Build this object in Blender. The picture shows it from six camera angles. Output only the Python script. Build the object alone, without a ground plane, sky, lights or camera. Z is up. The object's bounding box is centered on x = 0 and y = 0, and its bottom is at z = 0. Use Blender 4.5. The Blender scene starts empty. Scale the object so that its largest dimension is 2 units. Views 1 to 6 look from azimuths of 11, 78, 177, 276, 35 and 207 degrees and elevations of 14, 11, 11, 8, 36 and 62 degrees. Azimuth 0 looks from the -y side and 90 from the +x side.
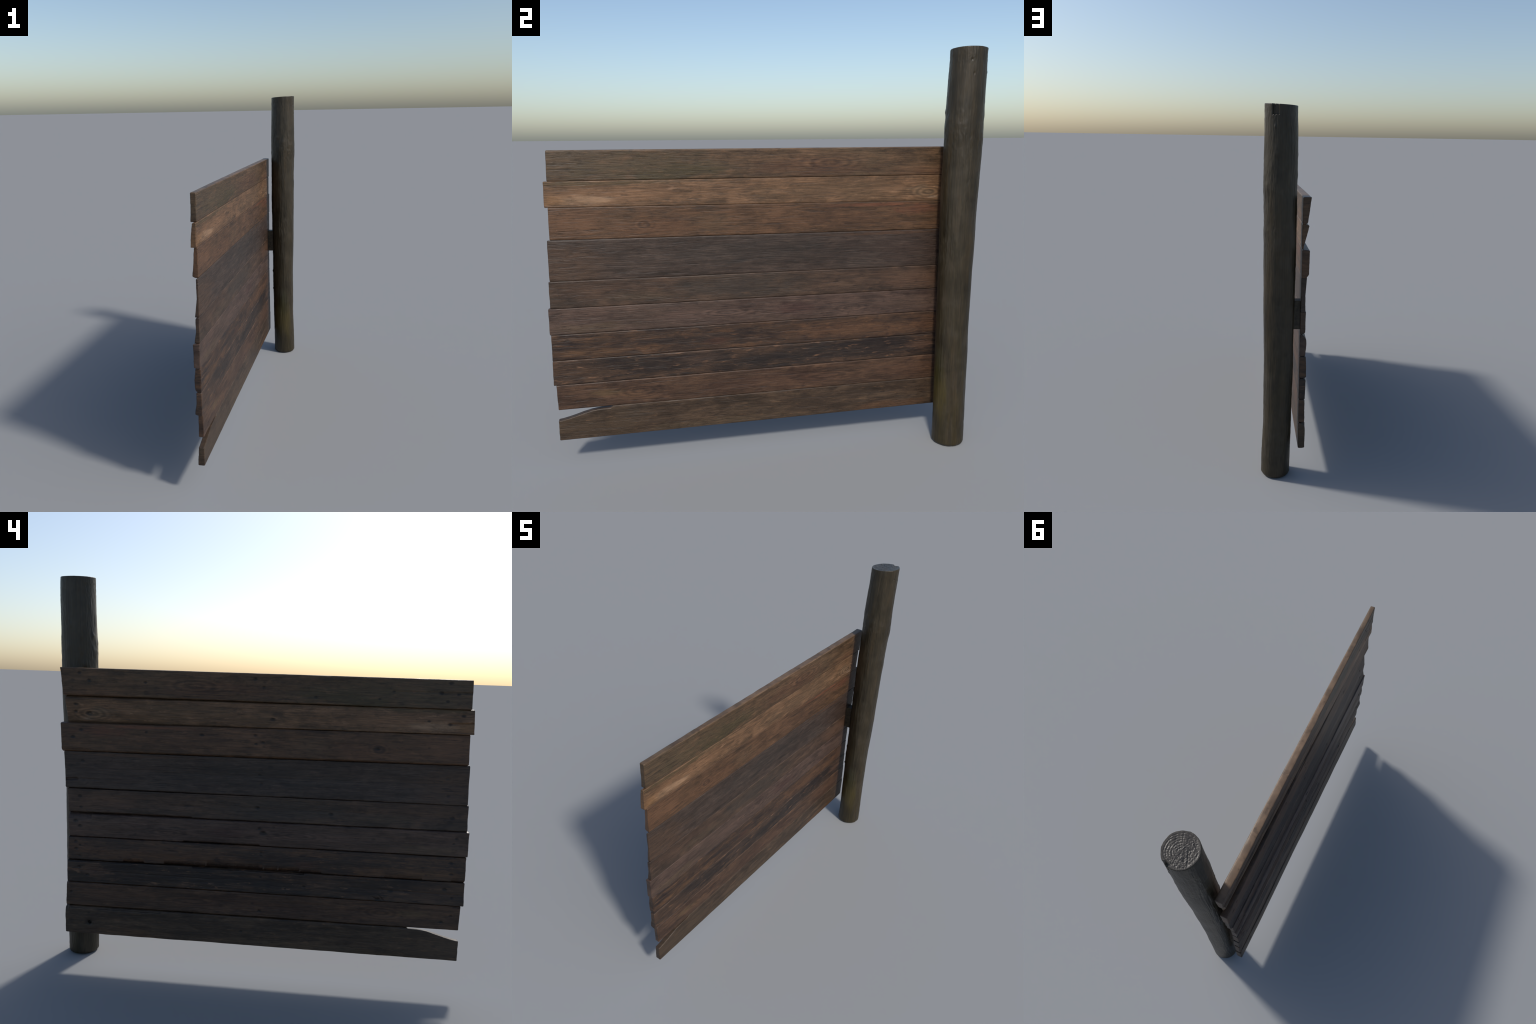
# Weathered timber fence panel: ten horizontal boards hung on a round log post.
import bpy, math
import numpy as np

# ------------------------------------------------------------------ helpers
def vnoise(x, y, z, seed=0):
    """Smooth value noise in -1..1, vectorised."""
    x, y, z = np.broadcast_arrays(np.asarray(x, float), np.asarray(y, float), np.asarray(z, float))
    xi, yi, zi = np.floor(x).astype(np.int64), np.floor(y).astype(np.int64), np.floor(z).astype(np.int64)
    fx, fy, fz = x - xi, y - yi, z - zi
    fx, fy, fz = (f * f * f * (f * (f * 6 - 15) + 10) for f in (fx, fy, fz))
    def h(i, j, k):
        n = (i * 374761393 + j * 668265263 + k * 2147483647 + seed * 144665) & 0xFFFFFFFF
        n = ((n ^ (n >> 13)) * 1274126177) & 0xFFFFFFFF
        n = ((n ^ (n >> 16)) * 2246822519) & 0xFFFFFFFF
        return ((n ^ (n >> 15)) & 0xFFFFFF) / 8388607.5 - 1.0
    def lx(j, k):
        return h(xi, j, k) * (1 - fx) + h(xi + 1, j, k) * fx
    a = lx(yi, zi) * (1 - fy) + lx(yi + 1, zi) * fy
    b = lx(yi, zi + 1) * (1 - fy) + lx(yi + 1, zi + 1) * fy
    return a * (1 - fz) + b * fz

def fbm(x, y, z, seed=0, octaves=3):
    s, a = 0, 1.0
    for o in range(octaves):
        s = s + a * vnoise(x * 2 ** o, y * 2 ** o, z * 2 ** o, seed + o * 17)
        a *= 0.5
    return s / 1.75

def smooth(t):
    t = np.clip(t, 0, 1)
    return t * t * (3 - 2 * t)

def make_mesh(name, verts, quads, mat, parent, tris=None):
    me = bpy.data.meshes.new(name)
    nq = len(quads); nt = 0 if tris is None else len(tris)
    me.vertices.add(len(verts))
    me.vertices.foreach_set("co", np.asarray(verts, np.float32).ravel())
    loops = np.asarray(quads, np.int32).ravel()
    starts = np.arange(nq, dtype=np.int32) * 4
    if nt:
        starts = np.concatenate([starts, nq * 4 + np.arange(nt, dtype=np.int32) * 3])
        loops = np.concatenate([loops, np.asarray(tris, np.int32).ravel()])
    me.loops.add(len(loops)); me.loops.foreach_set("vertex_index", loops)
    me.polygons.add(nq + nt); me.polygons.foreach_set("loop_start", starts)
    me.update(calc_edges=True); me.validate()
    me.polygons.foreach_set("use_smooth", np.ones(nq + nt, bool))
    me.materials.append(mat)
    ob = bpy.data.objects.new(name, me)
    bpy.context.scene.collection.objects.link(ob)
    if parent:
        ob.parent = parent
    return ob

# ------------------------------------------------------------------ materials
def to_linear(c):
    c = c / 255.0
    return c / 12.92 if c <= 0.04045 else ((c + 0.055) / 1.055) ** 2.4

def tone(r, g, b):
    """Base colour of a tone as it looks in full sun (sun gain and gloss taken off)."""
    return tuple(max(0.003, (to_linear(v) - 0.021) / 1.03) for v in (r, g, b)) + (1.0,)

class Nodes:
    def __init__(self, name, rough=0.75):
        self.mat = bpy.data.materials.new(name)
        self.mat.use_nodes = True
        self.t = self.mat.node_tree
        self.bsdf = self.t.nodes["Principled BSDF"]
        self.bsdf.inputs["Roughness"].default_value = rough
        self.bsdf.inputs["Specular IOR Level"].default_value = 0.4
        self.co = self.t.nodes.new("ShaderNodeTexCoord").outputs["Object"]
    def link(self, a, b):
        self.t.links.new(a, b)
    def put(self, sock, v):
        if hasattr(v, "links"):
            self.link(v, sock)
        else:
            sock.default_value = v
    def mapping(self, scale, loc=(0, 0, 0), src=None):
        n = self.t.nodes.new("ShaderNodeMapping")
        n.inputs["Scale"].default_value = scale
        n.inputs["Location"].default_value = loc
        self.link(src or self.co, n.inputs["Vector"])
        return n.outputs[0]
    def noise(self, vec, scale=1, detail=4, rough=0.55, dist=0):
        n = self.t.nodes.new("ShaderNodeTexNoise")
        n.inputs["Scale"].default_value = scale
        n.inputs["Detail"].default_value = detail
        n.inputs["Roughness"].default_value = rough
        n.inputs["Distortion"].default_value = dist
        self.link(vec, n.inputs["Vector"])
        return n.outputs["Fac"]
    def ramp(self, fac, stops, interp="LINEAR"):
        n = self.t.nodes.new("ShaderNodeValToRGB")
        n.color_ramp.interpolation = interp
        e = n.color_ramp.elements
        while len(e) < len(stops):
            e.new(0.5)
        for el, (p, c) in zip(e, stops):
            el.position = p
            el.color = c if len(c) == 4 else (*c, 1)
        self.link(fac, n.inputs[0])
        return n.outputs[0]
    def span(self, v, lo, hi, a=0.0, b=1.0):
        n = self.t.nodes.new("ShaderNodeMapRange")
        n.interpolation_type = "SMOOTHSTEP"
        for k, x in zip((1, 2, 3, 4), (lo, hi, a, b)):
            n.inputs[k].default_value = x
        self.put(n.inputs[0], v)
        return n.outputs[0]
    def math(self, op, a, b=0.0, c=0.0):
        n = self.t.nodes.new("ShaderNodeMath")
        n.operation = op
        self.put(n.inputs[0], a); self.put(n.inputs[1], b); self.put(n.inputs[2], c)
        return n.outputs[0]
    def mix(self, fac, a, b, mode="MIX"):
        n = self.t.nodes.new("ShaderNodeMix")
        n.data_type = "RGBA"; n.blend_type = mode
        self.put(n.inputs[0], fac); self.put(n.inputs[6], a); self.put(n.inputs[7], b)
        return n.outputs[2]
    def xyz(self):
        n = self.t.nodes.new("ShaderNodeSeparateXYZ")
        self.link(self.co, n.inputs[0])
        return n.outputs
    def distance(self, y, z, ry, rz):
        """Distance from the point (y, z) of the board's face, in ellipse radii."""
        m = self.t.nodes.new("ShaderNodeMapping")
        m.inputs["Location"].default_value = (0, -y / ry, -z / rz)
        m.inputs["Scale"].default_value = (0, 1 / ry, 1 / rz)
        self.link(self.co, m.inputs["Vector"])
        l = self.t.nodes.new("ShaderNodeVectorMath"); l.operation = "LENGTH"
        self.link(m.outputs[0], l.inputs[0])
        return l.outputs["Value"]
    def blob(self, y, z, ry, rz, warp=None):
        """Soft elliptical mask, 1 at (y, z), 0 outside the radii."""
        d = self.distance(y, z, ry, rz)
        if warp is not None:
            d = self.math("ADD", d, warp)
        return self.span(d, 1.0, 0.25)
    def bump(self, height, dist, strength=1.0):
        n = self.t.nodes.new("ShaderNodeBump")
        n.inputs["Distance"].default_value = dist
        n.inputs["Strength"].default_value = strength
        self.link(height, n.inputs["Height"])
        self.link(n.outputs[0], self.bsdf.inputs["Normal"])

def plank_material(i, p):
    n = Nodes("weathered_board", 0.46)
    off = (0, 3.7 * i, 5.3 * i)
    # the same figure runs through the thickness of the board, so x hardly counts
    streak = n.noise(n.mapping((9, 2.2, 34), off), 1, 7, 0.66, 0.5)
    mottle = n.noise(n.mapping((1, 7, 17), (0, off[1] + 9, off[2])), 1, 7, 0.68, 0.5)
    blotch = n.noise(n.mapping((9, 17, 46), (0, off[1] + 2, off[2] + 6)), 1, 6, 0.68, 0.35)
    flecks = n.noise(n.mapping((14, 14, 72), (0, off[1] + 4, off[2] + 2)), 1, 6, 0.66, 0.2)
    grain = n.noise(n.mapping((16, 11, 260), off), 1, 6, 0.66, 0.25)
    check = n.noise(n.mapping((3, 6, 150), (0, off[1] + 7, off[2] + 1)), 1, 3, 0.6, 0.3)
    broad = n.noise(n.mapping((0, 1.7, 3), (0, off[1] + 1, off[2])), 1, 2, 0.5)
    warp = n.math("MULTIPLY_ADD", mottle, 2.4, -1.2)
    dark, mid, light = p["dark"], p["mid"], p["light"]
    ws, wm, wb = p.get("mix", (.45, .33, .22))      # long streaks, clouds, small blotches
    v = n.math("ADD", n.math("MULTIPLY", streak, ws), n.math("ADD", n.math("MULTIPLY", mottle, wm), n.math("MULTIPLY", blotch, wb)))
    c = n.ramp(v, [(0.39, dark), (0.5, mid), (0.63, light)])
    c = n.mix(n.math("MULTIPLY", n.span(broad, 0.48, 0.66), 0.5), c, p["stain"])
    cloud = n.noise(n.mapping((3, 4.5, 15), (0, off[1] + 5, off[2] + 3)), 1, 6, 0.62, 0.7)
    c = n.mix(n.math("MULTIPLY", n.span(cloud, 0.53, 0.66), 0.55), c, light)
    c = n.mix(n.math("MULTIPLY", n.span(cloud, 0.45, 0.33), 0.6), c, dark)
    for (y, z, ry, rz, col, amt) in p["patches"]:
        m = n.math("MULTIPLY", n.blob(y, z, ry, rz, warp), amt * 0.8)
        c = n.mix(m, c, col)
    c = n.mix(n.math("MULTIPLY", n.span(flecks, 0.57, 0.70), p["fleck_amount"]), c, p["fleck"])
    c = n.mix(n.math("MULTIPLY", n.span(flecks, 0.45, 0.32), 0.6), c, dark)
    c = n.mix(n.math("MULTIPLY", n.span(blotch, 0.44, 0.30), 0.5), c, dark)
    g = n.span(grain, 0.34, 0.66, 0.74, 1.23)
    g = n.math("MULTIPLY", g, n.span(check, 0.27, 0.40, 0.55, 1.0))
    for (y, z, ry, rz, pitch) in p.get("figure", []):      # rings of grain round a knot
        d = n.distance(y, z, ry, rz)
        wave = n.math("SINE", n.math("ADD", n.math("MULTIPLY", d, pitch), n.math("MULTIPLY", warp, 2.5)))
        amt = n.math("MULTIPLY", n.span(d, 1.0, 0.3), 0.28)
        g = n.math("MULTIPLY", g, n.math("MULTIPLY_ADD", wave, amt, 1.0))
    # sawn ends show no long grain
    nrm = n.t.nodes.new("ShaderNodeNewGeometry").outputs["Normal"]
    sep = n.t.nodes.new("ShaderNodeSeparateXYZ"); n.link(nrm, sep.inputs[0])
    end = n.span(n.math("ABSOLUTE", sep.outputs[1]), 0.6, 0.85)
    keep = n.math("MULTIPLY_ADD", end, -0.8, 1.0)
    g = n.math("MULTIPLY_ADD", n.math("SUBTRACT", g, 0.92), keep, 0.92)
    gc = n.t.nodes.new("ShaderNodeCombineColor")
    for k in range(3):
        n.link(g, gc.inputs[k])
    c = n.mix(1.0, c, gc.outputs[0], "MULTIPLY")
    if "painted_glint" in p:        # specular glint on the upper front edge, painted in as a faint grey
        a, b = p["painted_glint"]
        x, y, z = n.xyz()
        below = n.math("SUBTRACT", n.math("MULTIPLY_ADD", y, b, a), z)
        m = n.math("MULTIPLY", n.span(below, 0.0042, 0.0022), n.span(x, -.084, -.081))
        m = n.math("MULTIPLY", m, n.span(mottle, 0.32, 0.55, 0.0, 0.08))
        c = n.mix(m, c, tone(112, 106, 100))
    hole = tone(40, 36, 37)
    depth = n.span(n.xyz()[0], -.086, -.092, .3, 1.0)
    for (y, z, r, kind) in p["knots"]:
        m = n.blob(y, z, r * 2.1, r * 1.3, n.math("MULTIPLY", warp, 0.9))
        c = n.mix(n.math("MULTIPLY", n.math("MULTIPLY", m, depth), 0.75 if kind else 0.45), c, hole)
    n.link(c, n.bsdf.inputs["Base Color"])
    fine = n.math("ADD", n.math("MULTIPLY", grain, 0.5), n.math("ADD", n.math("MULTIPLY", flecks, 0.25), n.math("MULTIPLY", n.span(check, 0.28, 0.45), 0.25)))
    n.bump(fine, 0.005, 0.6)
    return n.mat

def post_material():
    n = Nodes("weathered_log", 0.42)
    x, y, z = n.xyz()
    streak = n.noise(n.mapping((26, 26, 3.2)), 1, 6, 0.64, 0.9)
    fine = n.noise(n.mapping((150, 150, 7)), 1, 4, 0.6, 0.3)
    mott = n.noise(n.mapping((13, 13, 9)), 1, 6, 0.66, 0.6)
    c = n.ramp(n.math("ADD", n.math("MULTIPLY", streak, 0.5), n.math("MULTIPLY", mott, 0.5)),
               [(0.36, tone(51, 48, 42)), (0.46, tone(59, 55, 48)), (0.55, tone(64, 59, 51)), (0.66, tone(71, 63, 53))])
    rust = n.span(n.noise(n.mapping((14, 14, 2.2), (4, 1, 3)), 1, 4, 0.6), 0.52, 0.68)
    c = n.mix(n.math("MULTIPLY", rust, 0.28), c, tone(76, 64, 48))
    # green algae, strongest in a tongue near the foot
    moss_noise = n.noise(n.mapping((18, 18, 4), (2, 8, 1)), 1, 4, 0.6)
    moss = n.math("MULTIPLY", n.span(moss_noise, 0.42, 0.62), n.span(z, 0.95, 0.25))
    c = n.mix(n.math("MULTIPLY", moss, 0.3), c, tone(61, 57, 43))
    warp = n.math("MULTIPLY_ADD", streak, 1.2, -0.6)
    tongue = n.blob(0.835, 0.27, 0.035, 0.17, warp)
    c = n.mix(n.math("MULTIPLY", tongue, 0.5), c, tone(82, 74, 50))
    c = n.mix(n.math("MULTIPLY", n.blob(0.82, 0.40, 0.03, 0.14, warp), 0.5), c, tone(58, 58, 36))
    c = n.mix(n.math("MULTIPLY", n.span(mott, 0.5, 0.7), 0.3), c, tone(70, 68, 64))
    g = n.span(fine, 0.33, 0.65, 0.8, 1.15)
    gc = n.t.nodes.new("ShaderNodeCombineColor")
    for k in range(3):
        n.link(g, gc.inputs[k])
    c = n.mix(1.0, c, gc.outputs[0], "MULTIPLY")
    n.link(c, n.bsdf.inputs["Base Color"])
    n.bump(n.math("ADD", n.math("MULTIPLY", fine, 0.5), n.math("MULTIPLY", mott, 0.5)), 0.004, 0.35)
    return n.mat

def end_grain_material():
    n = Nodes("end_grain", 0.36)
    fine = n.noise(n.mapping((90, 90, 90)), 1, 5, 0.65)
    mott = n.noise(n.mapping((22, 22, 22)), 1, 4, 0.6)
    c = n.ramp(n.math("ADD", n.math("MULTIPLY", fine, 0.6), n.math("MULTIPLY", mott, 0.4)),
               [(0.36, tone(56, 54, 52)), (0.52, tone(72, 69, 65)), (0.68, tone(88, 83, 76))])
    n.link(c, n.bsdf.inputs["Base Color"])
    n.bump(fine, 0.003, 0.4)
    return n.mat

def block_material():
    n = Nodes("block_wood", 0.5)
    s = n.noise(n.mapping((60, 12, 60)), 1, 5, 0.6)
    c = n.ramp(s, [(0.35, tone(50, 47, 43)), (0.65, tone(72, 66, 57))])
    n.link(c, n.bsdf.inputs["Base Color"])
    n.bump(s, 0.003, 0.4)
    return n.mat

# ------------------------------------------------------------------ the thing
root = bpy.data.objects.new("fence_panel", None)
root.empty_display_size = 0.2
bpy.context.scene.collection.objects.link(root)
root["label"] = "weathered wooden fence section, ten brown boards on round log post"
root["category"] = "wooden fence"

# ------------------------------------------------------------------ boards
FRONT_FREE, FRONT_POST = -0.0782, -0.0762      # x of the flush front face at either end

# free / post: y of the end at the top and bottom edge
# ff, fp: front z (top, bottom) at the free end and at the post end
# bf, bp: back z likewise;  xf, xp: back x (top, middle, bottom) at either end
PLANKS = [
 dict(free=(-.9600, -.9634), post=(.949, .941), ff=(1.4775, 1.3485), fp=(1.4772, 1.3440), bf=(1.4767, 1.3464), bp=(1.4768, 1.3497), xf=(-.1045, -.1045, -.1067), xp=(-.1179, -.1100, -.1018)),
 dict(free=(-.9785, -.9815), post=(.930, .9225), ff=(1.3450, 1.2349), fp=(1.3415, 1.2185), bf=(1.3438, 1.2340), bp=(1.3349, 1.2195), xf=(-.0960, -.1035, -.1060), xp=(-.1115, -.0985, -.0845)),
 dict(free=(-.9670, -.9695), post=(.952, .948), ff=(1.2335, 1.0938), fp=(1.2158, 1.0762), bf=(1.2310, 1.0990), bp=(1.2142, 1.0836), xf=(-.0960, -.1010, -.1070), xp=(-.1146, -.1130, -.1121)),
 dict(free=(-.9800, -.9818), post=(.940, .9355), ff=(1.0900, .9092), fp=(1.0738, .8942), bf=(1.0863, .9078), bp=(1.0771, .8994), xf=(-.0890, -.0875, -.1000), xp=(-.1053, -.0985, -.1015)),
 dict(free=(-.9870, -.9880), post=(.925, .920), ff=(.9072, .7862), fp=(.8918, .7739), bf=(.9046, .7850), bp=(.8944, .7752), xf=(-.0955, -.0955, -.1037), xp=(-.1057, -.1027, -.1040)),
 dict(free=(-.9972, -.9982), post=(.920, .919), ff=(.7828, .6645), fp=(.7715, .6562), bf=(.7806, .6664), bp=(.7690, .6555), xf=(-.1118, -.1090, -.1094), xp=(-.1095, -.1107, -.1061)),
 dict(free=(-.9935, -.9945), post=(.921, .923), ff=(.6615, .5430), fp=(.6538, .5364), bf=(.6608, .5448), bp=(.6522, .5402), xf=(-.1050, -.1110, -.1110), xp=(-.1088, -.1134, -.1125)),
 dict(free=(-.9955, -.9975), post=(.927, .930), ff=(.5398, .4256), fp=(.5340, .4240), bf=(.5387, .4284), bp=(.5335, .4225), xf=(-.1055, -.1053, -.1135), xp=(-.1110, -.1095, -.1083)),
 dict(free=(-.9870, -.9850), post=(.934, .937), ff=(.4222, .3044), fp=(.4218, .2985), bf=(.4225, .3054), bp=(.4177, .3010), xf=(-.1026, -.1020, -.1048), xp=(-.1077, -.1066, -.1081)),
 dict(free=(-.9885, -.9885), post=(.942, .941), ff=(.3046, .1550), fp=(.2962, .1535), bf=(.2990, .1562), bp=(.2930, .1562), xf=(-.1050, -.1085, -.1128), xp=(-.1114, -.1118, -.1100)),
]

# pits, nail holes and knots: (y, z, radius, 1 = open hole / 0 = closed knot)
S, M, B = .0055, .0075, .012
KNOTS = [
 [(.854, 1.455, M, 1), (.808, 1.421, M, 1), (.889, 1.422, M, 0), (.535, 1.419, M, 1), (.893, 1.386, S, 0), (.535, 1.369, B, 0), (-.864, 1.461, M, 1), (-.824, 1.417, M, 1), (-.900, 1.413, M, 1), (-.855, 1.381, S, 1), (-.615, 1.417, S, 1), (-.553, 1.381, S, 1), (.017, 1.452, M, 1), (-.023, 1.416, M, 1), (-.264, 1.378, S, 1)],
 [(.878, 1.305, M, 1), (.880, 1.270, M, 1), (.816, 1.264, B, 1), (-.931, 1.318, M, 1), (-.779, 1.289, S, 1), (-.873, 1.277, M, 1), (-.069, 1.268, M, 1), (-.10, 1.295, .02, 0)],
 [(.849, 1.184, M, 1), (.890, 1.150, M, 1), (.530, 1.185, S, 1), (-.558, 1.152, M, 1), (-.565, 1.148, .022, 0), (-.789, 1.167, S, 0), (.009, 1.191, M, 1), (-.027, 1.159, M, 1), (.005, 1.152, S, 1), (-.031, 1.139, M, 0), (.262, 1.183, M, 1)],
 [(.846, 1.032, M, 1), (.869, 1.015, M, 0), (.910, 1.008, M, 0), (.785, 1.018, M, 0), (.843, .937, M, 0), (-.885, 1.027, M, 1), (-.897, .989, S, 0), (-.893, .948, M, 1), (-.919, 1.037, M, 0), (-.066, 1.042, M, 0), (-.020, 1.027, M, 0), (-.016, 1.002, S, 1), (-.024, .960, M, 1), (-.065, .943, S, 0)],
 [(.862, .858, M, 1), (.896, .839, M, 0), (.875, .839, M, 0), (.857, .804, S, 1), (-.949, .863, M, 0), (-.919, .845, M, 1), (-.908, .824, M, 0), (-.011, .844, M, 1), (.33, .835, B, 0), (-.36, .832, M, 1)],
 [(.883, .735, M, 1), (.860, .711, M, 1), (.584, .684, S, 0), (-.940, .752, M, 1), (-.931, .726, S, 1), (-.963, .716, S, 0), (-.562, .726, M, 0), (-.024, .746, M, 1), (-.042, .725, B, 1), (-.092, .756, S, 0)],
 [(.882, .631, M, 1), (.860, .613, S, 1), (.879, .595, M, 1), (.862, .558, M, 1), (-.927, .634, M, 1), (-.930, .580, M, 1), (-.799, .602, S, 0), (-.037, .626, M, 1), (-.038, .612, S, 1)],
 [(.864, .500, M, 1), (.888, .470, M, 0), (.826, .461, M, 1), (-.906, .503, M, 1), (-.942, .465, M, 1), (-.658, .477, M, 1), (-.037, .504, S, 1), (-.074, .465, M, 0), (-.158, .455, S, 1), (-.248, .470, M, 1), (-.60, .432, B, 1)],
 [(.910, .368, M, 1), (-.944, .375, M, 1), (-.901, .342, M, 1), (-.000, .369, M, 0), (-.036, .334, M, 1)],
 [(.817, .214, .0145, 1), (.820, .265, S, 0), (.916, .223, M, 0), (-.878, .219, M, 0), (.05, .225, S, 1)],
]
# splits in the back face: plank -> (y0, z0, y1, z1, half width, depth)
CRACKS = {
 0: [(-.616, 1.416, -.82, 1.419, .0022, .003), (-.82, 1.416, -.97, 1.422, .0030, .005)],
 1: [(-.77, 1.278, -.872, 1.277, .0018, .002), (-.872, 1.278, -.99, 1.286, .0030, .008)],
 3: [(.95, .938, .868, .943, .0045, .012), (.868, .943, .76, .941, .0030, .004)],
 7: [(-.57, .446, -.60, .432, .0025, .004), (-.60, .456, -.635, .424, .0030, .005), (.90, .487, .2, .478, .0020, .002), (-.6, .481, -.99, .478, .0020, .003)],
}
# pieces broken off a back edge: plank -> (edge, y0, y1, height, depth)
CHIPS = {
 2: [("bottom", .80, .955, .006, .008), ("top", .0, .12, .004, .008)],
 4: [("bottom", .3, .93, .004, .010)],
 5: [("top", .80, .93, .014, .016), ("bottom", -.03, .35, .004, .012)],
 6: [("bottom", .535, .645, .009, .012), ("bottom", .23, .44, .010, .014), ("bottom", -.05, .23, .016, .016), ("bottom", -.12, -.05, .012, .014),
     ("bottom", -.225, -.12, .011, .016), ("bottom", -.33, -.225, .008, .010), ("bottom", -.80, -.62, .010, .006), ("bottom", -1., -.93, .012, .008)],
 7: [("top", -.25, .3, .004, .020), ("top", .6, .95, .005, .008)],
 8: [("top", -.99, -.95, .006, .006), ("top", .925, .95, .008, .006)],
 9: [("top", .925, .95, .012, .022), ("top", .45, .92, .006, .010)],
}

for upper, lower in zip(PLANKS[:-1], PLANKS[1:]):     # front faces butt: one common seam per pair
    for k in ("ff", "fp"):
        seam = (upper[k][1] + lower[k][0]) / 2
        upper[k] = (upper[k][0], seam - .0003); lower[k] = (seam + .0003, lower[k][1])

def axis(n, edge, length):
    """Parameters 0..1 with extra points in a rounding of the given size at both ends."""
    e = edge / length
    near = np.array([0, .1, .25, .45, .7]) * e
    return np.concatenate([near, np.linspace(e, 1 - e, n), 1 - near[::-1]])

def box_surface(nu, nv, nw):
    """Vertex lattice indices and quads of the surface of a box lattice."""
    idx = -np.ones((nu, nv, nw), np.int64)
    shell = np.zeros((nu, nv, nw), bool)
    shell[[0, -1]] = True; shell[:, [0, -1]] = True; shell[:, :, [0, -1]] = True
    idx[shell] = np.arange(shell.sum())
    q = []
    def add(g, flip):
        a, b, c, d = g[:-1, :-1], g[1:, :-1], g[1:, 1:], g[:-1, 1:]
        f = np.stack([a, b, c, d] if not flip else [a, d, c, b], -1).reshape(-1, 4)
        q.append(f)
    add(idx[0], True); add(idx[-1], False)
    add(idx[:, 0], False); add(idx[:, -1], True)
    add(idx[:, :, 0], True); add(idx[:, :, -1], False)
    return np.argwhere(shell), np.concatenate(q)

# how much thicker (+) or thinner each board is at mid length and near the post
SPAN = [(.0012, 0), (.0008, 0), (.0008, 0), (0, 0), (-.0005, .0005), (-.001, .001), (-.002, .0015), (-.002, .001), (-.001, .002), (.0005, .002)]
def build_plank(i, p, mat):
    R = 0.0040
    U = axis(640, R, 1.92); V = axis(40, R, .125); W = axis(5, R, .03)     # length, height, depth (0 = front)
    ijk, quads = box_surface(len(U), len(V), len(W))
    u, v, w = U[ijk[:, 0]], V[ijk[:, 1]], W[ijk[:, 2]]
    lerp = lambda a, b, t: a + (b - a) * t
    # outline: ends slightly out of square, edges straight but converging
    y_free = lerp(p["free"][1], p["free"][0], v); y_post = lerp(p["post"][1], p["post"][0], v)
    saw = fbm(v * 5, w * 2, 0, 40 + i, 2) * 0.0012
    y = lerp(y_free + saw - .0008, y_post + saw + .0008, u)
    zt_f, zb_f = lerp(p["ff"][0], p["fp"][0], u), lerp(p["ff"][1], p["fp"][1], u)
    zt_b, zb_b = lerp(p["bf"][0], p["bp"][0], u), lerp(p["bf"][1], p["bp"][1], u)
    edge_b = 0.0016 * fbm(u * 26, 0, 3.3, 60 + i)
    edge_t = 0.0016 * fbm(u * 26, 5, 3.3, 70 + i)
    zt_b, zb_b = zt_b + edge_t - 0.0002, zb_b + edge_b + 0.0002
    xb_f = np.interp(v, [0, .5, 1], p["xf"][::-1]); xb_p = np.interp(v, [0, .5, 1], p["xp"][::-1])
    xb = lerp(xb_f, xb_p, u) + 0.0013 * fbm(u * 7, v * 2.2, 0, 90 + i) + 0.0006 * fbm(u * 40, v * 9, 1, 110 + i)
    xb = xb - SPAN[i][0] * np.sin(np.pi * u ** .7) - SPAN[i][1] * np.exp(-((u - .85) / .12) ** 2)
    xf = lerp(FRONT_FREE, FRONT_POST, u) - 0.0003 * (1 + fbm(u * 30, v * 7, 2, 130 + i))
    if i == 9:      # lowest board: upper corner sawn off in an S-curve at the free end
        cut = np.interp(y, [-1.0, -.988, -.971, -.94, -.913, -.875, -.839, -.815, -.795, -.77, -.752, -.746],
                        [.2515, .2517, .2538, .2608, .2682, .2797, .2886, .2920, .2937, .2942, .2945, .3020])
        cut_b = cut + 0.001
        zt_f = np.where(y < -.746, np.minimum(cut, zt_f), zt_f)
        zt_b = np.where(y < -.746, np.minimum(cut_b, zt_b), zt_b)
    wb = np.clip((w - .33) / .67, 0, 1) ** 1.8          # boards touch in front, part towards the back
    zt, zb = lerp(zt_f, zt_b, wb), lerp(zb_f, zb_b, wb)
    if i == 0:
        zt = zt + .001
    if i == 9:
        zb = zb - .001
    groove = .0010 * (1 - smooth(w / .28)) * (1 + .5 * fbm(u * 30, v * 3, 7, 140 + i))
    zt, zb = zt - groove, zb + groove
    x = lerp(xf, xb, w)
    z = lerp(zb, zt, v)
    # broken back edges
    for (edge, y0, y1, dz, dx) in CHIPS.get(i, []):
        a, b = min(y0, y1), max(y0, y1)
        inside = smooth((y - a) / .006) * smooth((b - y) / .006)
        d_edge = (z - zb) if edge == "bottom" else (zt - z)
        depth = (x - xb)
        jag = 1 + .35 * fbm(y * 60, 0, 0, 200 + i)
        k = np.clip(1 - d_edge / (dz * 1.6), 0, 1) * np.clip(1 - depth / (dx * 1.4), 0, 1) * inside
        z = z + (1 if edge == "bottom" else -1) * dz * jag * k
        k2 = np.clip(1 - d_edge / (dz * 2.2), 0, 1) * inside * np.clip(1 - depth / (dx * 1.4), 0, 1)
        x = x + 0.35 * dx * jag * k2
    # round all edges: points within R of an edge are pulled onto a fillet
    du = np.minimum(u, 1 - u) * 1.92; dv = np.minimum(v, 1 - v) * .125; dw = np.minimum(w, 1 - w) * .03
    rr = R * (1 + .5 * fbm(u * 50, v * 4, w * 2, 150 + i))
    su, sv, sw = np.where(u < .5, -1, 1), np.where(v < .5, -1, 1), np.where(w < .5, 1, -1)
    e = np.stack([np.clip(1 - dw / R, 0, 1), np.clip(1 - du / R, 0, 1), np.clip(1 - dv / R, 0, 1)], -1)
    ln = np.linalg.norm(e, axis=1)
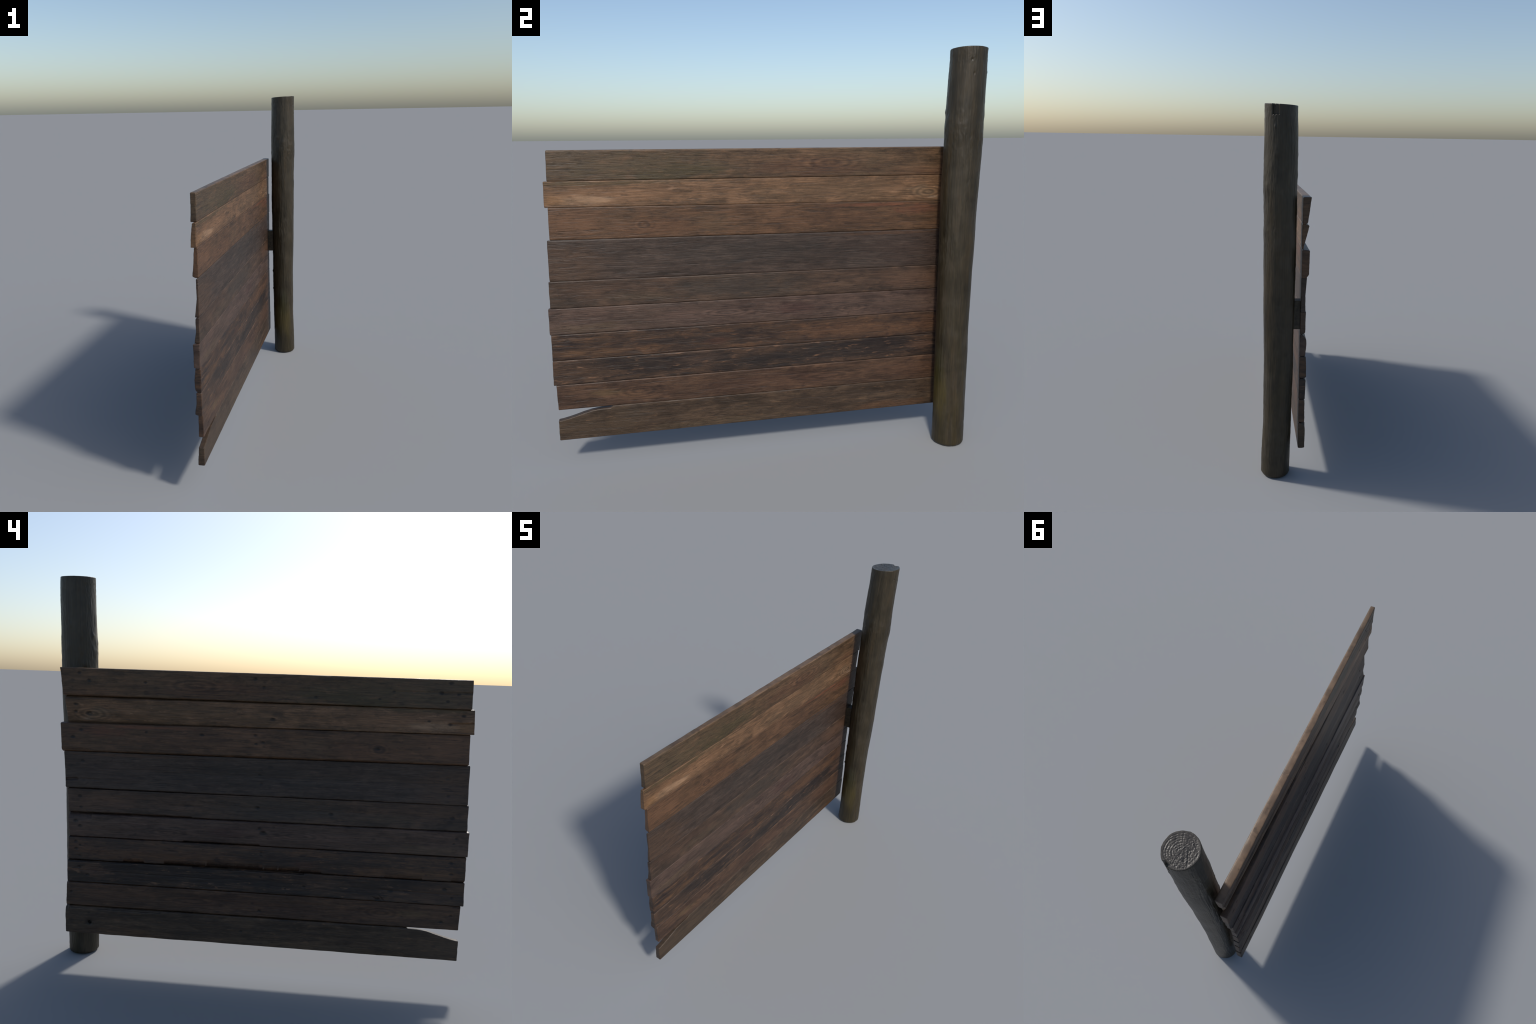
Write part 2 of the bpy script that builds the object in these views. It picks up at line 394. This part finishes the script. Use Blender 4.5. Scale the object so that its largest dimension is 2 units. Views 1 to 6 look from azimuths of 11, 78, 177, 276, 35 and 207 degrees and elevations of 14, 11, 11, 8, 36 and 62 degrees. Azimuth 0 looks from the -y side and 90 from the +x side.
    pull = np.where(ln[:, None] > 1e-9, e / np.maximum(ln, 1e-9)[:, None] - e / np.maximum(e.max(1), 1e-9)[:, None] * np.maximum(e.max(1), 0)[:, None], 0)
    # e lies on the unit cube shell; subtracting gives the move from cube to sphere
    pull = np.where((e > 0).sum(1)[:, None] >= 2, pull, 0)
    mv = pull * rr[:, None]
    x = x + mv[:, 0] * sw; y = y + mv[:, 1] * su; z = z + mv[:, 2] * sv
    # pits and splits
    back, front = (w > .999), (w < .001)
    for (ky, kz, r, kind) in KNOTS[i]:
        d2 = ((y - ky) / (r * 1.15)) ** 2 + ((z - kz) / (r * .85)) ** 2
        g = np.exp(-d2 * 1.3)
        x = np.where(back, x + g * (min(.007, r * .55) if kind and r < .02 else .0008), x)
        x = np.where(front, x - g * (.0009 if kind else .0004), x)
        if r == .0145:
            x = np.where(back, x + .012 * smooth((1.0 - np.sqrt(((y - ky) ** 2 + (z - kz) ** 2)) / .0095) * 2.2), x)
    for (y0, z0, y1, z1, hw, dep) in CRACKS.get(i, []):
        a, b = min(y0, y1), max(y0, y1)
        line = z0 + (z1 - z0) * (y - y0) / (y1 - y0) + .0012 * fbm(y * 30, 0, 0, 170 + i)
        g = np.exp(-((z - line) / hw) ** 2) * smooth((y - a) / .02 + .2) * smooth((b - y) / .02 + .2)
        x = np.where(back, x + g * dep, x)
    # raised grain on the back
    x = np.where(back, x + .0005 * fbm(y * 9, z * 150, i, 190, 2), x)
    return make_mesh("plank", np.stack([x, y, z], -1), quads, mat, root)

T = tone
OLIVE, GREENISH = T(81, 71, 55), T(75, 67, 50)
LOOKS = [
 dict(dark=T(60, 51, 43), mid=T(84, 68, 53), light=T(108, 84, 63), stain=T(82, 70, 55), fleck=T(120, 92, 69), fleck_amount=.4,
      patches=[(0, 1.480, 3.0, .009, T(112, 92, 72), 1.2), (-.85, 1.42, .45, .12, T(88, 76, 61), .75), (-.50, 1.40, .45, .10, OLIVE, .85), (-.42, 1.375, .30, .05, GREENISH, .8),
               (.25, 1.40, .45, .07, T(95, 69, 54), .6), (.78, 1.36, .25, .05, T(102, 74, 56), .55), (.45, 1.43, .2, .05, T(100, 82, 63), .4)]),
 dict(dark=T(74, 61, 49), mid=T(102, 79, 59), light=T(128, 98, 72), stain=T(96, 76, 57), fleck=T(146, 114, 86), fleck_amount=.5,
      patches=[(-.70, 1.28, .35, .06, T(122, 92, 67), .7), (-.78, 1.262, .24, .028, T(148, 119, 91), .9), (-.95, 1.26, .08, .035, T(132, 98, 64), .7), (-.72, 1.336, .5, .014, T(80, 71, 53), .8),
               (.3, 1.28, .5, .05, T(108, 87, 66), .45), (.78, 1.265, .10, .04, T(120, 100, 78), .6), (.83, 1.237, .05, .012, T(146, 124, 102), .8)]),
 dict(dark=T(64, 53, 44), mid=T(88, 68, 52), light=T(106, 80, 60), stain=T(82, 66, 52), fleck=T(124, 92, 66), fleck_amount=.4,
      patches=[(-.88, 1.17, .22, .11, T(107, 80, 60), .7), (-.55, 1.13, .30, .06, T(103, 76, 57), .6), (-.25, 1.15, .12, .06, T(100, 82, 63), .4),
               (.55, 1.207, .30, .012, T(120, 78, 58), .7), (.3, 1.15, .4, .06, T(84, 64, 51), .5), (.75, 1.18, .16, .03, T(106, 70, 55), .6)]),
 dict(dark=T(54, 48, 44), mid=T(70, 60, 54), light=T(84, 72, 64), stain=T(67, 60, 55), fleck=T(98, 83, 73), fleck_amount=.3,
      patches=[(-.95, .98, .28, .13, T(84, 67, 55), .9), (-.1, 1.0, .6, .08, T(62, 57, 53), .7), (.75, .98, .35, .1, T(73, 61, 55), .6), (.6, 1.066, .4, .011, T(92, 70, 55), .7)]),
 dict(dark=T(57, 50, 45), mid=T(76, 63, 54), light=T(94, 76, 62), stain=T(74, 65, 56), fleck=T(106, 84, 67), fleck_amount=.35,
      patches=[(-.8, .87, .25, .05, T(82, 66, 55), .6), (-.15, .84, .35, .06, T(68, 63, 58), .6), (-.6, .82, .2, .03, T(86, 75, 61), .5), (.75, .83, .22, .06, T(95, 74, 60), .7)]),
 dict(dark=T(60, 51, 47), mid=T(80, 66, 59), light=T(96, 78, 68), stain=T(79, 67, 59), fleck=T(108, 86, 73), fleck_amount=.3,
      patches=[(-.8, .685, .25, .03, T(92, 78, 61), .5), (-.35, .72, .25, .05, T(92, 75, 67), .5), (.13, .72, .16, .04, T(78, 58, 54), .55), (.75, .71, .25, .05, T(90, 74, 63), .5)]),
 dict(dark=T(48, 43, 41), mid=T(70, 58, 50), light=T(100, 75, 56), stain=T(65, 55, 49), fleck=T(118, 86, 62), fleck_amount=.5,
      patches=[(-.85, .57, .3, .025, T(94, 72, 54), .7), (-.35, .60, .3, .04, T(57, 51, 48), .6), (.45, .59, .5, .06, T(96, 72, 55), .7), (.85, .61, .2, .05, T(100, 74, 56), .5), (-.25, .58, .08, .03, T(88, 62, 51), .5)]),
 dict(dark=T(47, 43, 41), mid=T(61, 53, 48), light=T(88, 69, 56), stain=T(55, 51, 49), fleck=T(120, 91, 70), fleck_amount=.75,
      patches=[(-.9, .48, .18, .06, T(82, 65, 53), .55), (-.35, .50, .14, .04, T(90, 73, 62), .5), (.0, .48, .3, .05, T(53, 49, 47), .6), (.5, .48, .35, .05, T(57, 51, 48), .5), (.8, .485, .09, .035, T(106, 81, 66), .55)]),
 dict(dark=T(58, 48, 42), mid=T(78, 62, 52), light=T(97, 75, 59), stain=T(75, 61, 51), fleck=T(114, 87, 65), fleck_amount=.35,
      patches=[(-.78, .37, .1, .025, T(102, 84, 61), .6), (-.65, .35, .1, .03, T(100, 77, 58), .5), (.0, .36, .5, .05, T(78, 60, 51), .5), (.7, .36, .3, .05, T(89, 68, 55), .6)]),
 dict(dark=T(56, 49, 43), mid=T(73, 62, 52), light=T(90, 75, 60), stain=T(71, 63, 53), fleck=T(118, 92, 68), fleck_amount=.4,
      patches=[(-.8, .21, .3, .06, T(80, 68, 55), .6), (-.3, .17, .4, .03, T(88, 76, 60), .5), (.3, .23, .4, .06, T(68, 59, 51), .5), (.65, .17, .25, .03, T(98, 74, 55), .6), (.8, .25, .2, .05, T(66, 56, 49), .5)]),
]
WARM = [.5, .5, .7, .4, .8, .4, .5, .3, .5, 1.0]
def redder(c, k):
    r, g, b = c[0], c[1] * (1 - .05 * k), c[2] * (1 - .01 * k)
    grey = .3 * r + .5 * g + .2 * b
    return tuple(v + (grey - v) * .11 for v in (r, g, b)) + (1.0,)
FIGURE = {1: [(.80, 1.262, .16, .06, 30)], 2: [(-.565, 1.148, .07, .045, 16)], 5: [(-.20, .72, .20, .035, 24), (.42, .70, .15, .03, 20)], 8: [(-.62, .365, .16, .05, 26), (.3, .36, .3, .04, 20)], 0: [(.30, 1.41, .22, .06, 26)]}
for i, (p, look) in enumerate(zip(PLANKS, LOOKS)):
    look["knots"] = KNOTS[i]
    look["figure"] = FIGURE.get(i, [])
    for k in ("dark", "mid", "light", "stain", "fleck"):
        look[k] = redder(look[k], WARM[i])
    look["patches"] = [q[:4] + (redder(q[4], WARM[i]), q[5]) for q in look["patches"]]
    if i in (6, 7):
        look["mix"] = (.56, .26, .18)
    elif i in (0, 1, 2):
        look["mix"] = (.36, .40, .24)
    if i:
        slope = (p["fp"][0] - p["ff"][0]) / (p["post"][0] - p["free"][0])
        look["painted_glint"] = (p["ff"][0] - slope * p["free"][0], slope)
    build_plank(i, p, plank_material(i, look))

# ------------------------------------------------------------------ log post
PROFILE = np.array([   # z, centre x, centre y, radius x, radius y
 (.00, .0394, .9044, .0755, .0764), (.05, .0391, .9040, .0752, .0763), (.10, .0385, .9033, .0745, .0767), (.17, .0370, .9044, .0740, .0768),
 (.25, .0348, .9049, .0734, .0772), (.33, .0328, .9054, .0730, .0780), (.42, .0319, .9056, .0738, .0790), (.52, .0312, .9041, .0750, .0785),
 (.60, .0308, .9033, .0752, .0783), (.70, .0310, .9035, .0758, .0783), (.80, .0323, .9042, .0772, .0798), (.90, .0331, .9027, .0788, .0798),
 (1.0, .0323, .9040, .0793, .0821), (1.1, .0318, .9037, .0800, .0840), (1.2, .0315, .9035, .0806, .0848), (1.3, .0310, .9065, .0802, .0871),
 (1.4, .0325, .9087, .0807, .0876), (1.47, .0339, .9093, .0812, .0879), (1.54, .0344, .9096, .0836, .0869), (1.6, .0336, .9101, .0836, .0868),
 (1.68, .0332, .9114, .0822, .0850), (1.75, .0337, .9131, .0811, .0844), (1.82, .0345, .9148, .0806, .0840), (1.92, .0356, .9151, .0799, .0836)])
TOP_C = (.0356, .9148)
def top_height(x, y):
    return 1.9125 + .055 * (x - TOP_C[0]) - .012 * (y - TOP_C[1])

def post_surface(th, t):
    """Point of the bark at angle th and relative height t (0 foot .. 1 rim)."""
    def sec(z, k):
        zz = np.clip(z, 0, 1.92)
        return sum(np.interp(np.clip(zz + d, 0, 1.92), PROFILE[:, 0], PROFILE[:, k]) for d in (-.03, 0, .03)) / 3
    cx, sx = np.cos(th), np.sin(th)
    ztop = top_height(TOP_C[0] + .08 * cx, TOP_C[1] + .084 * sx)
    z = t * ztop
    r = np.ones_like(z)
    # lengthwise ripple, wide dents, knot swellings
    d = .0020 * fbm(cx * 2.2, sx * 2.2, z * 7, 300) + .0010 * fbm(cx * 8, sx * 8, z * 7, 310) + .0007 * fbm(cx * 26, sx * 26, z * 10, 320)
    rough = .35 + .65 * smooth((vnoise(cx * 1.5, sx * 1.5, z * 3, 330) + .3) * 1.5)
    d = d + .0010 * rough * fbm(cx * 14, sx * 14, z * 45, 340)
    knotty = np.exp(-((z - 1.56) / .10) ** 2) + .8 * np.exp(-((z - 1.86) / .05) ** 2) + .5 * np.exp(-((z - 1.05) / .12) ** 2)
    d = d + .0016 * knotty * fbm(cx * 7 + .8 * vnoise(cx * 5, sx * 5, z * 20, 360), sx * 7, z * 38, 345) * (.4 + .6 * smooth(.5 - sx))
    for (a, kz, wa, wz, amp) in [(-1.9, 1.635, .12, .012, .003), (-1.75, 1.56, .25, .03, .0025), (-1.45, 1.60, .2, .02, .002), (.55, 1.52, .4, .03, .0025), (-2.5, 1.50, .2, .02, .002),
                                 (-2.7, 1.10, .12, .015, .003), (-2.5, 1.02, .1, .012, .0025), (-2.85, .64, .10, .010, .004), (-2.6, .585, .1, .012, .0025), (-2.75, .505, .08, .007, .006),
                                 (1.15, 1.81, .07, .010, .003), (1.2, 1.68, .12, .02, .002), (1.0, 1.62, .1, .015, .002), (.2, 1.30, .3, .03, .002), (-2.3, 1.29, .1, .02, .002),
                                 (2.9, 1.58, .2, .025, .002), (-2.2, 1.75, .1, .02, -.002), (-.3, 1.86, .05, .006, -.003), (-.15, 1.80, .05, .006, -.002), (3.0, 1.68, .1, .012, .002)]:
        da = np.angle(np.exp(1j * (th - a)))
        d = d + amp * np.exp(-(da / wa) ** 2 - ((z - kz) / wz) ** 2)
    # piece broken out of the rim on the far side
    xx = sec(z, 1) + sec(z, 3) * cx
    notch = smooth((xx - .048) / .004) * smooth((.083 - xx) / .004) * (sx > 0) * smooth((z - 1.862 - .004 * fbm(xx * 200, 0, 0, 350)) / .004)
    d = d - .013 * notch
    # foot rounded over
    foot = np.clip(1 - z / .016, 0, 1)
    d = d - .012 * (1 - np.sqrt(np.clip(1 - foot ** 2, 0, 1)))
    rim = np.clip(1 - (ztop - z) / .004, 0, 1)
    d = d - .0025 * (1 - np.sqrt(np.clip(1 - rim ** 2, 0, 1)))
    return sec(z, 1) + (sec(z, 3) + d) * cx, sec(z, 2) + (sec(z, 4) + d) * sx, z

NA = 288
th = np.linspace(-math.pi, math.pi, NA, endpoint=False)
tz = np.unique(np.concatenate([np.array([0, .0004, .0010, .002, .0032, .0046, .0062, .008]), np.linspace(.01, .965, 520), np.linspace(.965, .9975, 40), 1 - np.array([.0018, .0012, .0007, .0003, 0])]))
TH, TT = np.meshgrid(th, tz)
px, py, pz = post_surface(TH, TT)
rows = len(tz)
grid = np.arange(rows * NA).reshape(rows, NA)
nxt = np.roll(grid, -1, 1)
quads = np.stack([grid[:-1], nxt[:-1], nxt[1:], grid[1:]], -1).reshape(-1, 4)
verts = np.stack([px, py, pz], -1).reshape(-1, 3)
foot_c = len(verts)
verts = np.vstack([verts, [[px[0].mean(), py[0].mean(), 0]]])
tris = np.stack([nxt[0], grid[0], np.full(NA, foot_c)], -1)
post = make_mesh("post", verts, quads, post_material(), root, tris)

# sawn top with rings, cracks and crumbled wood
RAD = np.concatenate([np.linspace(1, .96, 4), np.linspace(.945, .02, 62)])
rim_x, rim_y, rim_z = px[-1], py[-1], pz[-1]
R2, T2 = np.meshgrid(RAD, th, indexing="ij")
cx0, cy0 = TOP_C
ex = cx0 + (rim_x - cx0) * R2; ey = cy0 + (rim_y - cy0) * R2
rad = np.hypot(ex - (cx0 - .004), ey - (cy0 + .006)); ang = np.arctan2(ey - cy0 - .006, ex - cx0 + .004)
wob = .004 * fbm(ex * 40, ey * 40, 0, 400)
rings = np.sin((rad + wob) * 2 * math.pi / .0100)
side = ((ex - cx0) * .90 - (ey - cy0) * .43) / .08           # rings survive on this half, the rest is crumbled
patchy = smooth(.30 + 1.1 * side + .6 * fbm(ex * 35, ey * 35, 3, 410))
crumb = fbm(ex * 190, ey * 190, 0, 420)
chips = np.abs(fbm(ex * 100, ey * 100, 4, 425))
h = .0010 * rings * (.15 + .85 * patchy) * (.5 + .8 * smooth(.5 + fbm(ex * 60, ey * 60, 5, 440))) + (.0024 * crumb - .0024 * chips) * (.35 + .65 * (1 - patchy)) + .0018 * fbm(ex * 45, ey * 45, 9, 430)
# drying cracks: start x, y and end x, y relative to the heart, half width, depth
for (x0, y0, x1, y1, w, dep) in [(-.022, -.020, -.055, .052, .0017, .0045), (-.014, .008, -.046, .062, .0014, .004), (-.017, .072, -.021, .082, .0014, .003),
                                 (-.025, .049, -.035, .069, .0013, .003), (.010, -.030, .024, -.066, .0015, .003), (-.030, -.035, -.050, -.050, .0013, .002), (.038, .015, .066, .030, .0013, .002)]:
    qx, qy = ex - cx0, ey - cy0
    ux, uy = x1 - x0, y1 - y0
    t = np.clip(((qx - x0) * ux + (qy - y0) * uy) / (ux * ux + uy * uy), 0, 1)
    dist = np.hypot(qx - x0 - t * ux + .4 * wob, qy - y0 - t * uy)
    h = h - dep * np.exp(-(dist / w) ** 2)
fade = .5 * smooth((1 - R2 - .05) / .10)
ez = top_height(ex, ey) + fade * (h - .0012) + (1 - fade) * 0
ez[0] = rim_z
rows = len(RAD)
grid = np.arange(rows * NA).reshape(rows, NA); nxt = np.roll(grid, -1, 1)
quads = np.stack([grid[:-1], nxt[:-1], nxt[1:], grid[1:]], -1).reshape(-1, 4)
verts = np.stack([ex, ey, ez], -1).reshape(-1, 3)
verts = np.vstack([verts, [[cx0, cy0, ez[-1].mean()]]])
tris = np.stack([grid[-1], nxt[-1], np.full(NA, len(verts) - 1)], -1)
make_mesh("end_grain", verts, quads, end_grain_material(), post, tris)

# ------------------------------------------------------------------ spacer between boards and post
def build_block():
    U, V, W = axis(6, .0015, .047), axis(14, .0015, .15), axis(6, .0015, .05)
    ijk, q = box_surface(len(U), len(V), len(W))
    u, v, w = U[ijk[:, 0]], V[ijk[:, 1]], W[ijk[:, 2]]
    y = .866 + .047 * u; z = .799 + .150 * v; x = -.0772 + (-.030 + .0772) * (1 - w)
    y = y + .0006 * fbm(v * 8, w * 3, 0, 500); z = z + .0006 * fbm(u * 5, w * 5, 0, 510)
    make_mesh("spacer_block", np.stack([x, y, z], -1), q, block_material(), root)
build_block()
